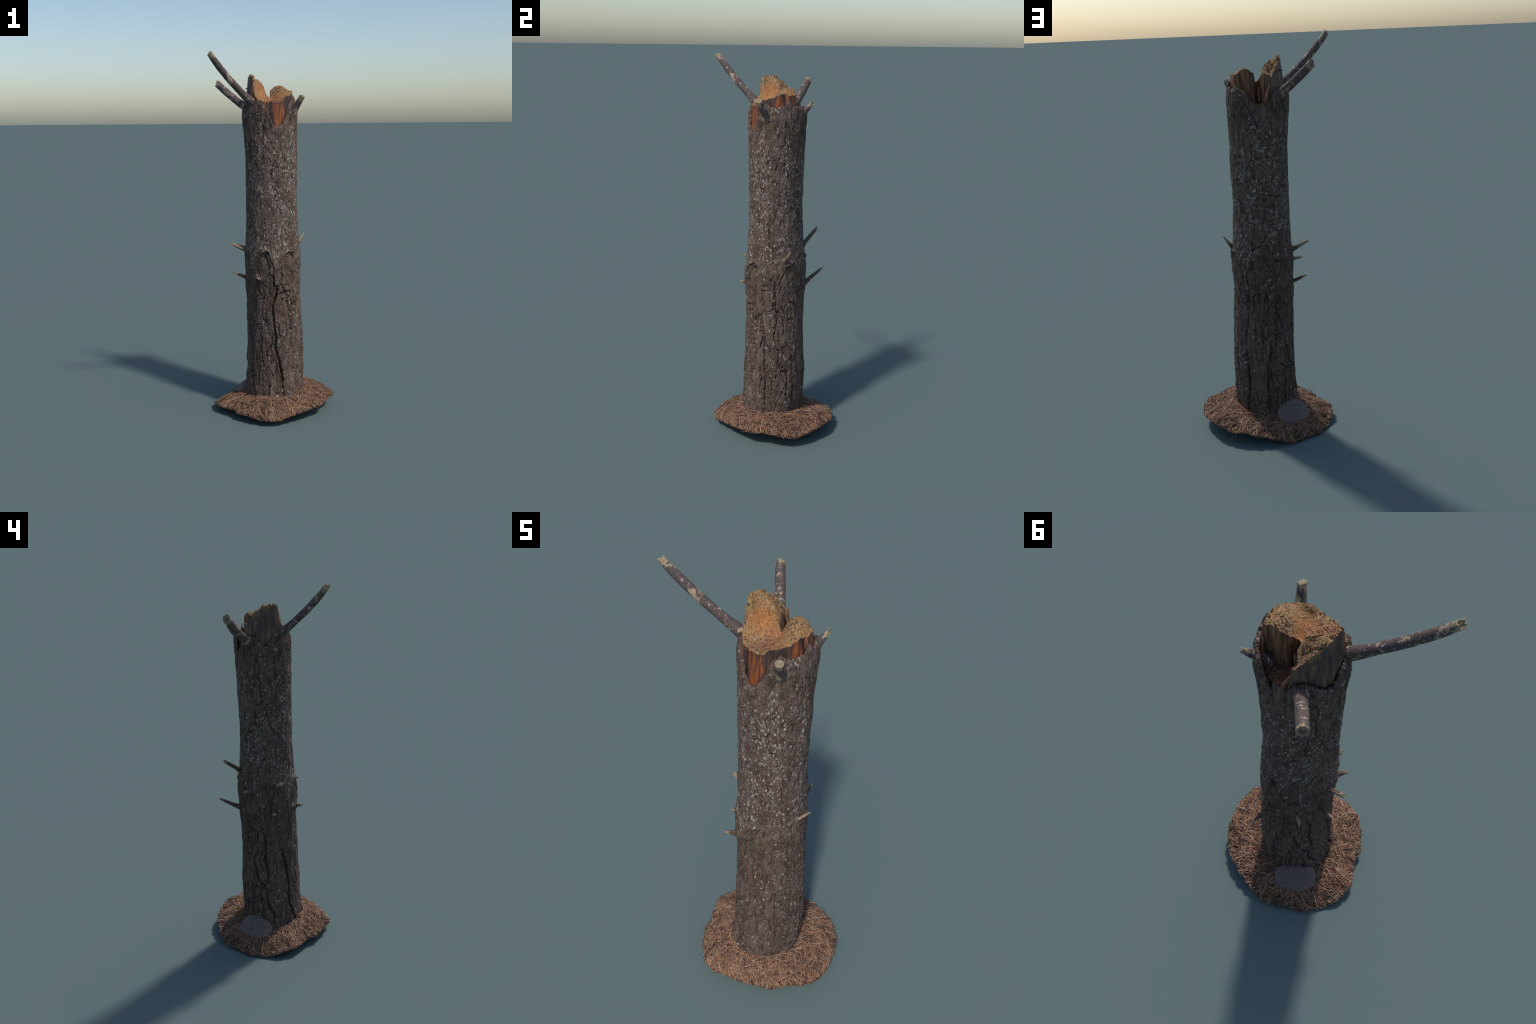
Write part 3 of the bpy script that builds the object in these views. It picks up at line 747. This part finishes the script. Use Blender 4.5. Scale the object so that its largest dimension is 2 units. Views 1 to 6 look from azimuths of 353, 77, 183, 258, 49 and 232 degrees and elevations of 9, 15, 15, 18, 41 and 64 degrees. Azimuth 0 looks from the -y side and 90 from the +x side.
def place_needles(n, lmin, lmax, rad, seed, spread=None, lift=.0):
    g = np.random.default_rng(seed); out = []; k = 0
    while k < n:
        if spread is None:
            deg = g.uniform(0, 360); rr, zr = rim(np.array([deg])); rho = math.sqrt(g.uniform(.160 ** 2, (float(rr[0]) + .004) ** 2)); a = math.radians(deg)
            p = np.array([MX + rho * math.cos(a), MY + rho * math.sin(a)])
        else: p = np.array([spread[0] + g.normal() * spread[2], spread[1] + g.normal() * spread[2]])
        out.append((p[0], p[1], g.uniform(0, TAU), g.uniform(lmin, lmax), g.uniform(*rad), g.normal() * .16, g.normal() * .07, g.uniform(0, .006) + lift)); k += 1
    return np.array(out)

def needle_shape(row, drape=True):
    x, y, hd, L, R, bend, pitch, lift = row
    P = sliver(L, R, bend)
    c, s = math.cos(hd), math.sin(hd)
    q = P.copy(); q[..., 0] = P[..., 0] * c - P[..., 1] * s; q[..., 1] = P[..., 0] * s + P[..., 1] * c
    q[..., 2] += P[..., 0] * pitch
    return q + np.array([x, y, 0]), lift

def drape(shapes, lifts):
    S = np.array(shapes); ctr = S.mean(2)
    z = mound(ctr[..., 0], ctr[..., 1])
    # stiff needles: follow the slope of the ground, not its bumps
    k = np.linspace(0, 1, z.shape[1])
    line = z[:, :1] * (1 - k) + z[:, -1:] * k
    S[..., 2] += (.35 * z + .65 * np.maximum(line, z - .004) + np.array(lifts)[:, None])[..., None]
    # nothing hangs past the patch's own edge
    dx, dy = S[..., 0] - MX, S[..., 1] - MY
    rr, _ = rim(np.degrees(np.arctan2(dy, dx)) % 360); rho = np.hypot(dx, dy); f = np.minimum(1, (rr + .003) / rho)
    S[..., 0] = MX + dx * f; S[..., 1] = MY + dy * f
    S[..., 2] = np.maximum(S[..., 2], .001)
    return S

FQ = np.concatenate([grid_faces(3, 5, flip=False)])
def heap(name, rows, mat, kind='stuff', S=None):
    if S is None:
        sh = [needle_shape(r) for r in rows]; S = drape([s for s, _ in sh], [l for _, l in sh])
    n = len(S); m = S.shape[1] * 3
    F = (FQ[None] + (np.arange(n) * m)[:, None, None]).reshape(-1, 4)
    return make(name, S.reshape(-1, 3), F, [mat], kind=kind)

def edge_needles(n, seed):
    # needles lying round the torn edge
    g = np.random.default_rng(seed); rows = []
    for _ in range(n):
        deg = g.uniform(0, 360); rr, _z = rim(np.array([deg])); a = math.radians(deg); rho = float(rr[0]) - abs(g.normal()) * .012
        rows.append((MX + rho * math.cos(a), MY + rho * math.sin(a), a + math.pi / 2 + g.normal() * .7, g.uniform(.015, .04), g.uniform(.0009, .0016), g.normal() * .15, g.normal() * .08, g.uniform(-.002, .003)))
    return np.array(rows)
heap('needle_litter', np.r_[place_needles(4700, .030, .085, (.0009, .0016), 201), place_needles(1500, .012, .03, (.0009, .0014), 206), edge_needles(900, 207)], NEEDLE_S)
heap('moss', np.r_[place_needles(70, .010, .025, (.0008, .0013), 202, (-.11, .275, .016), .003), place_needles(40, .010, .022, (.0008, .0012), 203, (.03, .185, .012), .003)], NEEDLE_G)
# the longest needles on top, one object each
for row in place_needles(230, .065, .125, (.0013, .0019), 204, None, .004):
    s, l = needle_shape(row); S = drape([s], [l])[0]
    ctr = S.reshape(-1, 3).mean(0)
    ob = make('pine_needle', S.reshape(-1, 3) - ctr, FQ, [NEEDLE_O]); ob.location = ctr
# a spray of long needles over the stone and against the foot
for k in range(60):
    a = math.radians(random.uniform(115, 165)); rho = random.uniform(.20, .285)
    row = (MX + rho * math.cos(a), MY + rho * math.sin(a), a + random.uniform(-.7, .7), random.uniform(.05, .10), random.uniform(.0010, .0015), random.gauss(0, .15), 0, .006 + .012 * max(0, (.25 - rho) / .05))
    s, l = needle_shape(row); S = drape([s], [l])[0]; ctr = S.reshape(-1, 3).mean(0)
    ob = make('pine_needle', S.reshape(-1, 3) - ctr, FQ, [NEEDLE_O]); ob.location = ctr

# shredded fibres in the bowl and the hollow of the break
def fibres(n, cx, cy, spread, seed):
    g = np.random.default_rng(seed); out = []
    for _ in range(n):
        P = sliver(g.uniform(.012, .035), g.uniform(.0005, .0010), g.normal() * .35)
        hd = g.uniform(0, TAU); c, s = math.cos(hd), math.sin(hd)
        q = P.copy(); q[..., 0] = P[..., 0] * c - P[..., 1] * s; q[..., 1] = P[..., 0] * s + P[..., 1] * c
        q[..., 0] += cx + g.normal() * spread; q[..., 1] += cy + g.normal() * spread
        m = q.mean(1); z, _ = gnawed(m[:, 0], m[:, 1]); z = np.minimum(z, z.min() + .012)
        q[..., 2] += (z + g.uniform(.001, .008))[:, None]
        out.append(q)
    return np.array(out)
heap('wood_fibre', None, FIBRE, S=np.concatenate([fibres(150, .0, -.045, .022, 301), fibres(60, -.01, -.075, .016, 302)]))
heap('wood_fibre', None, NEEDLE_S, S=fibres(90, .015, .105, .014, 303))
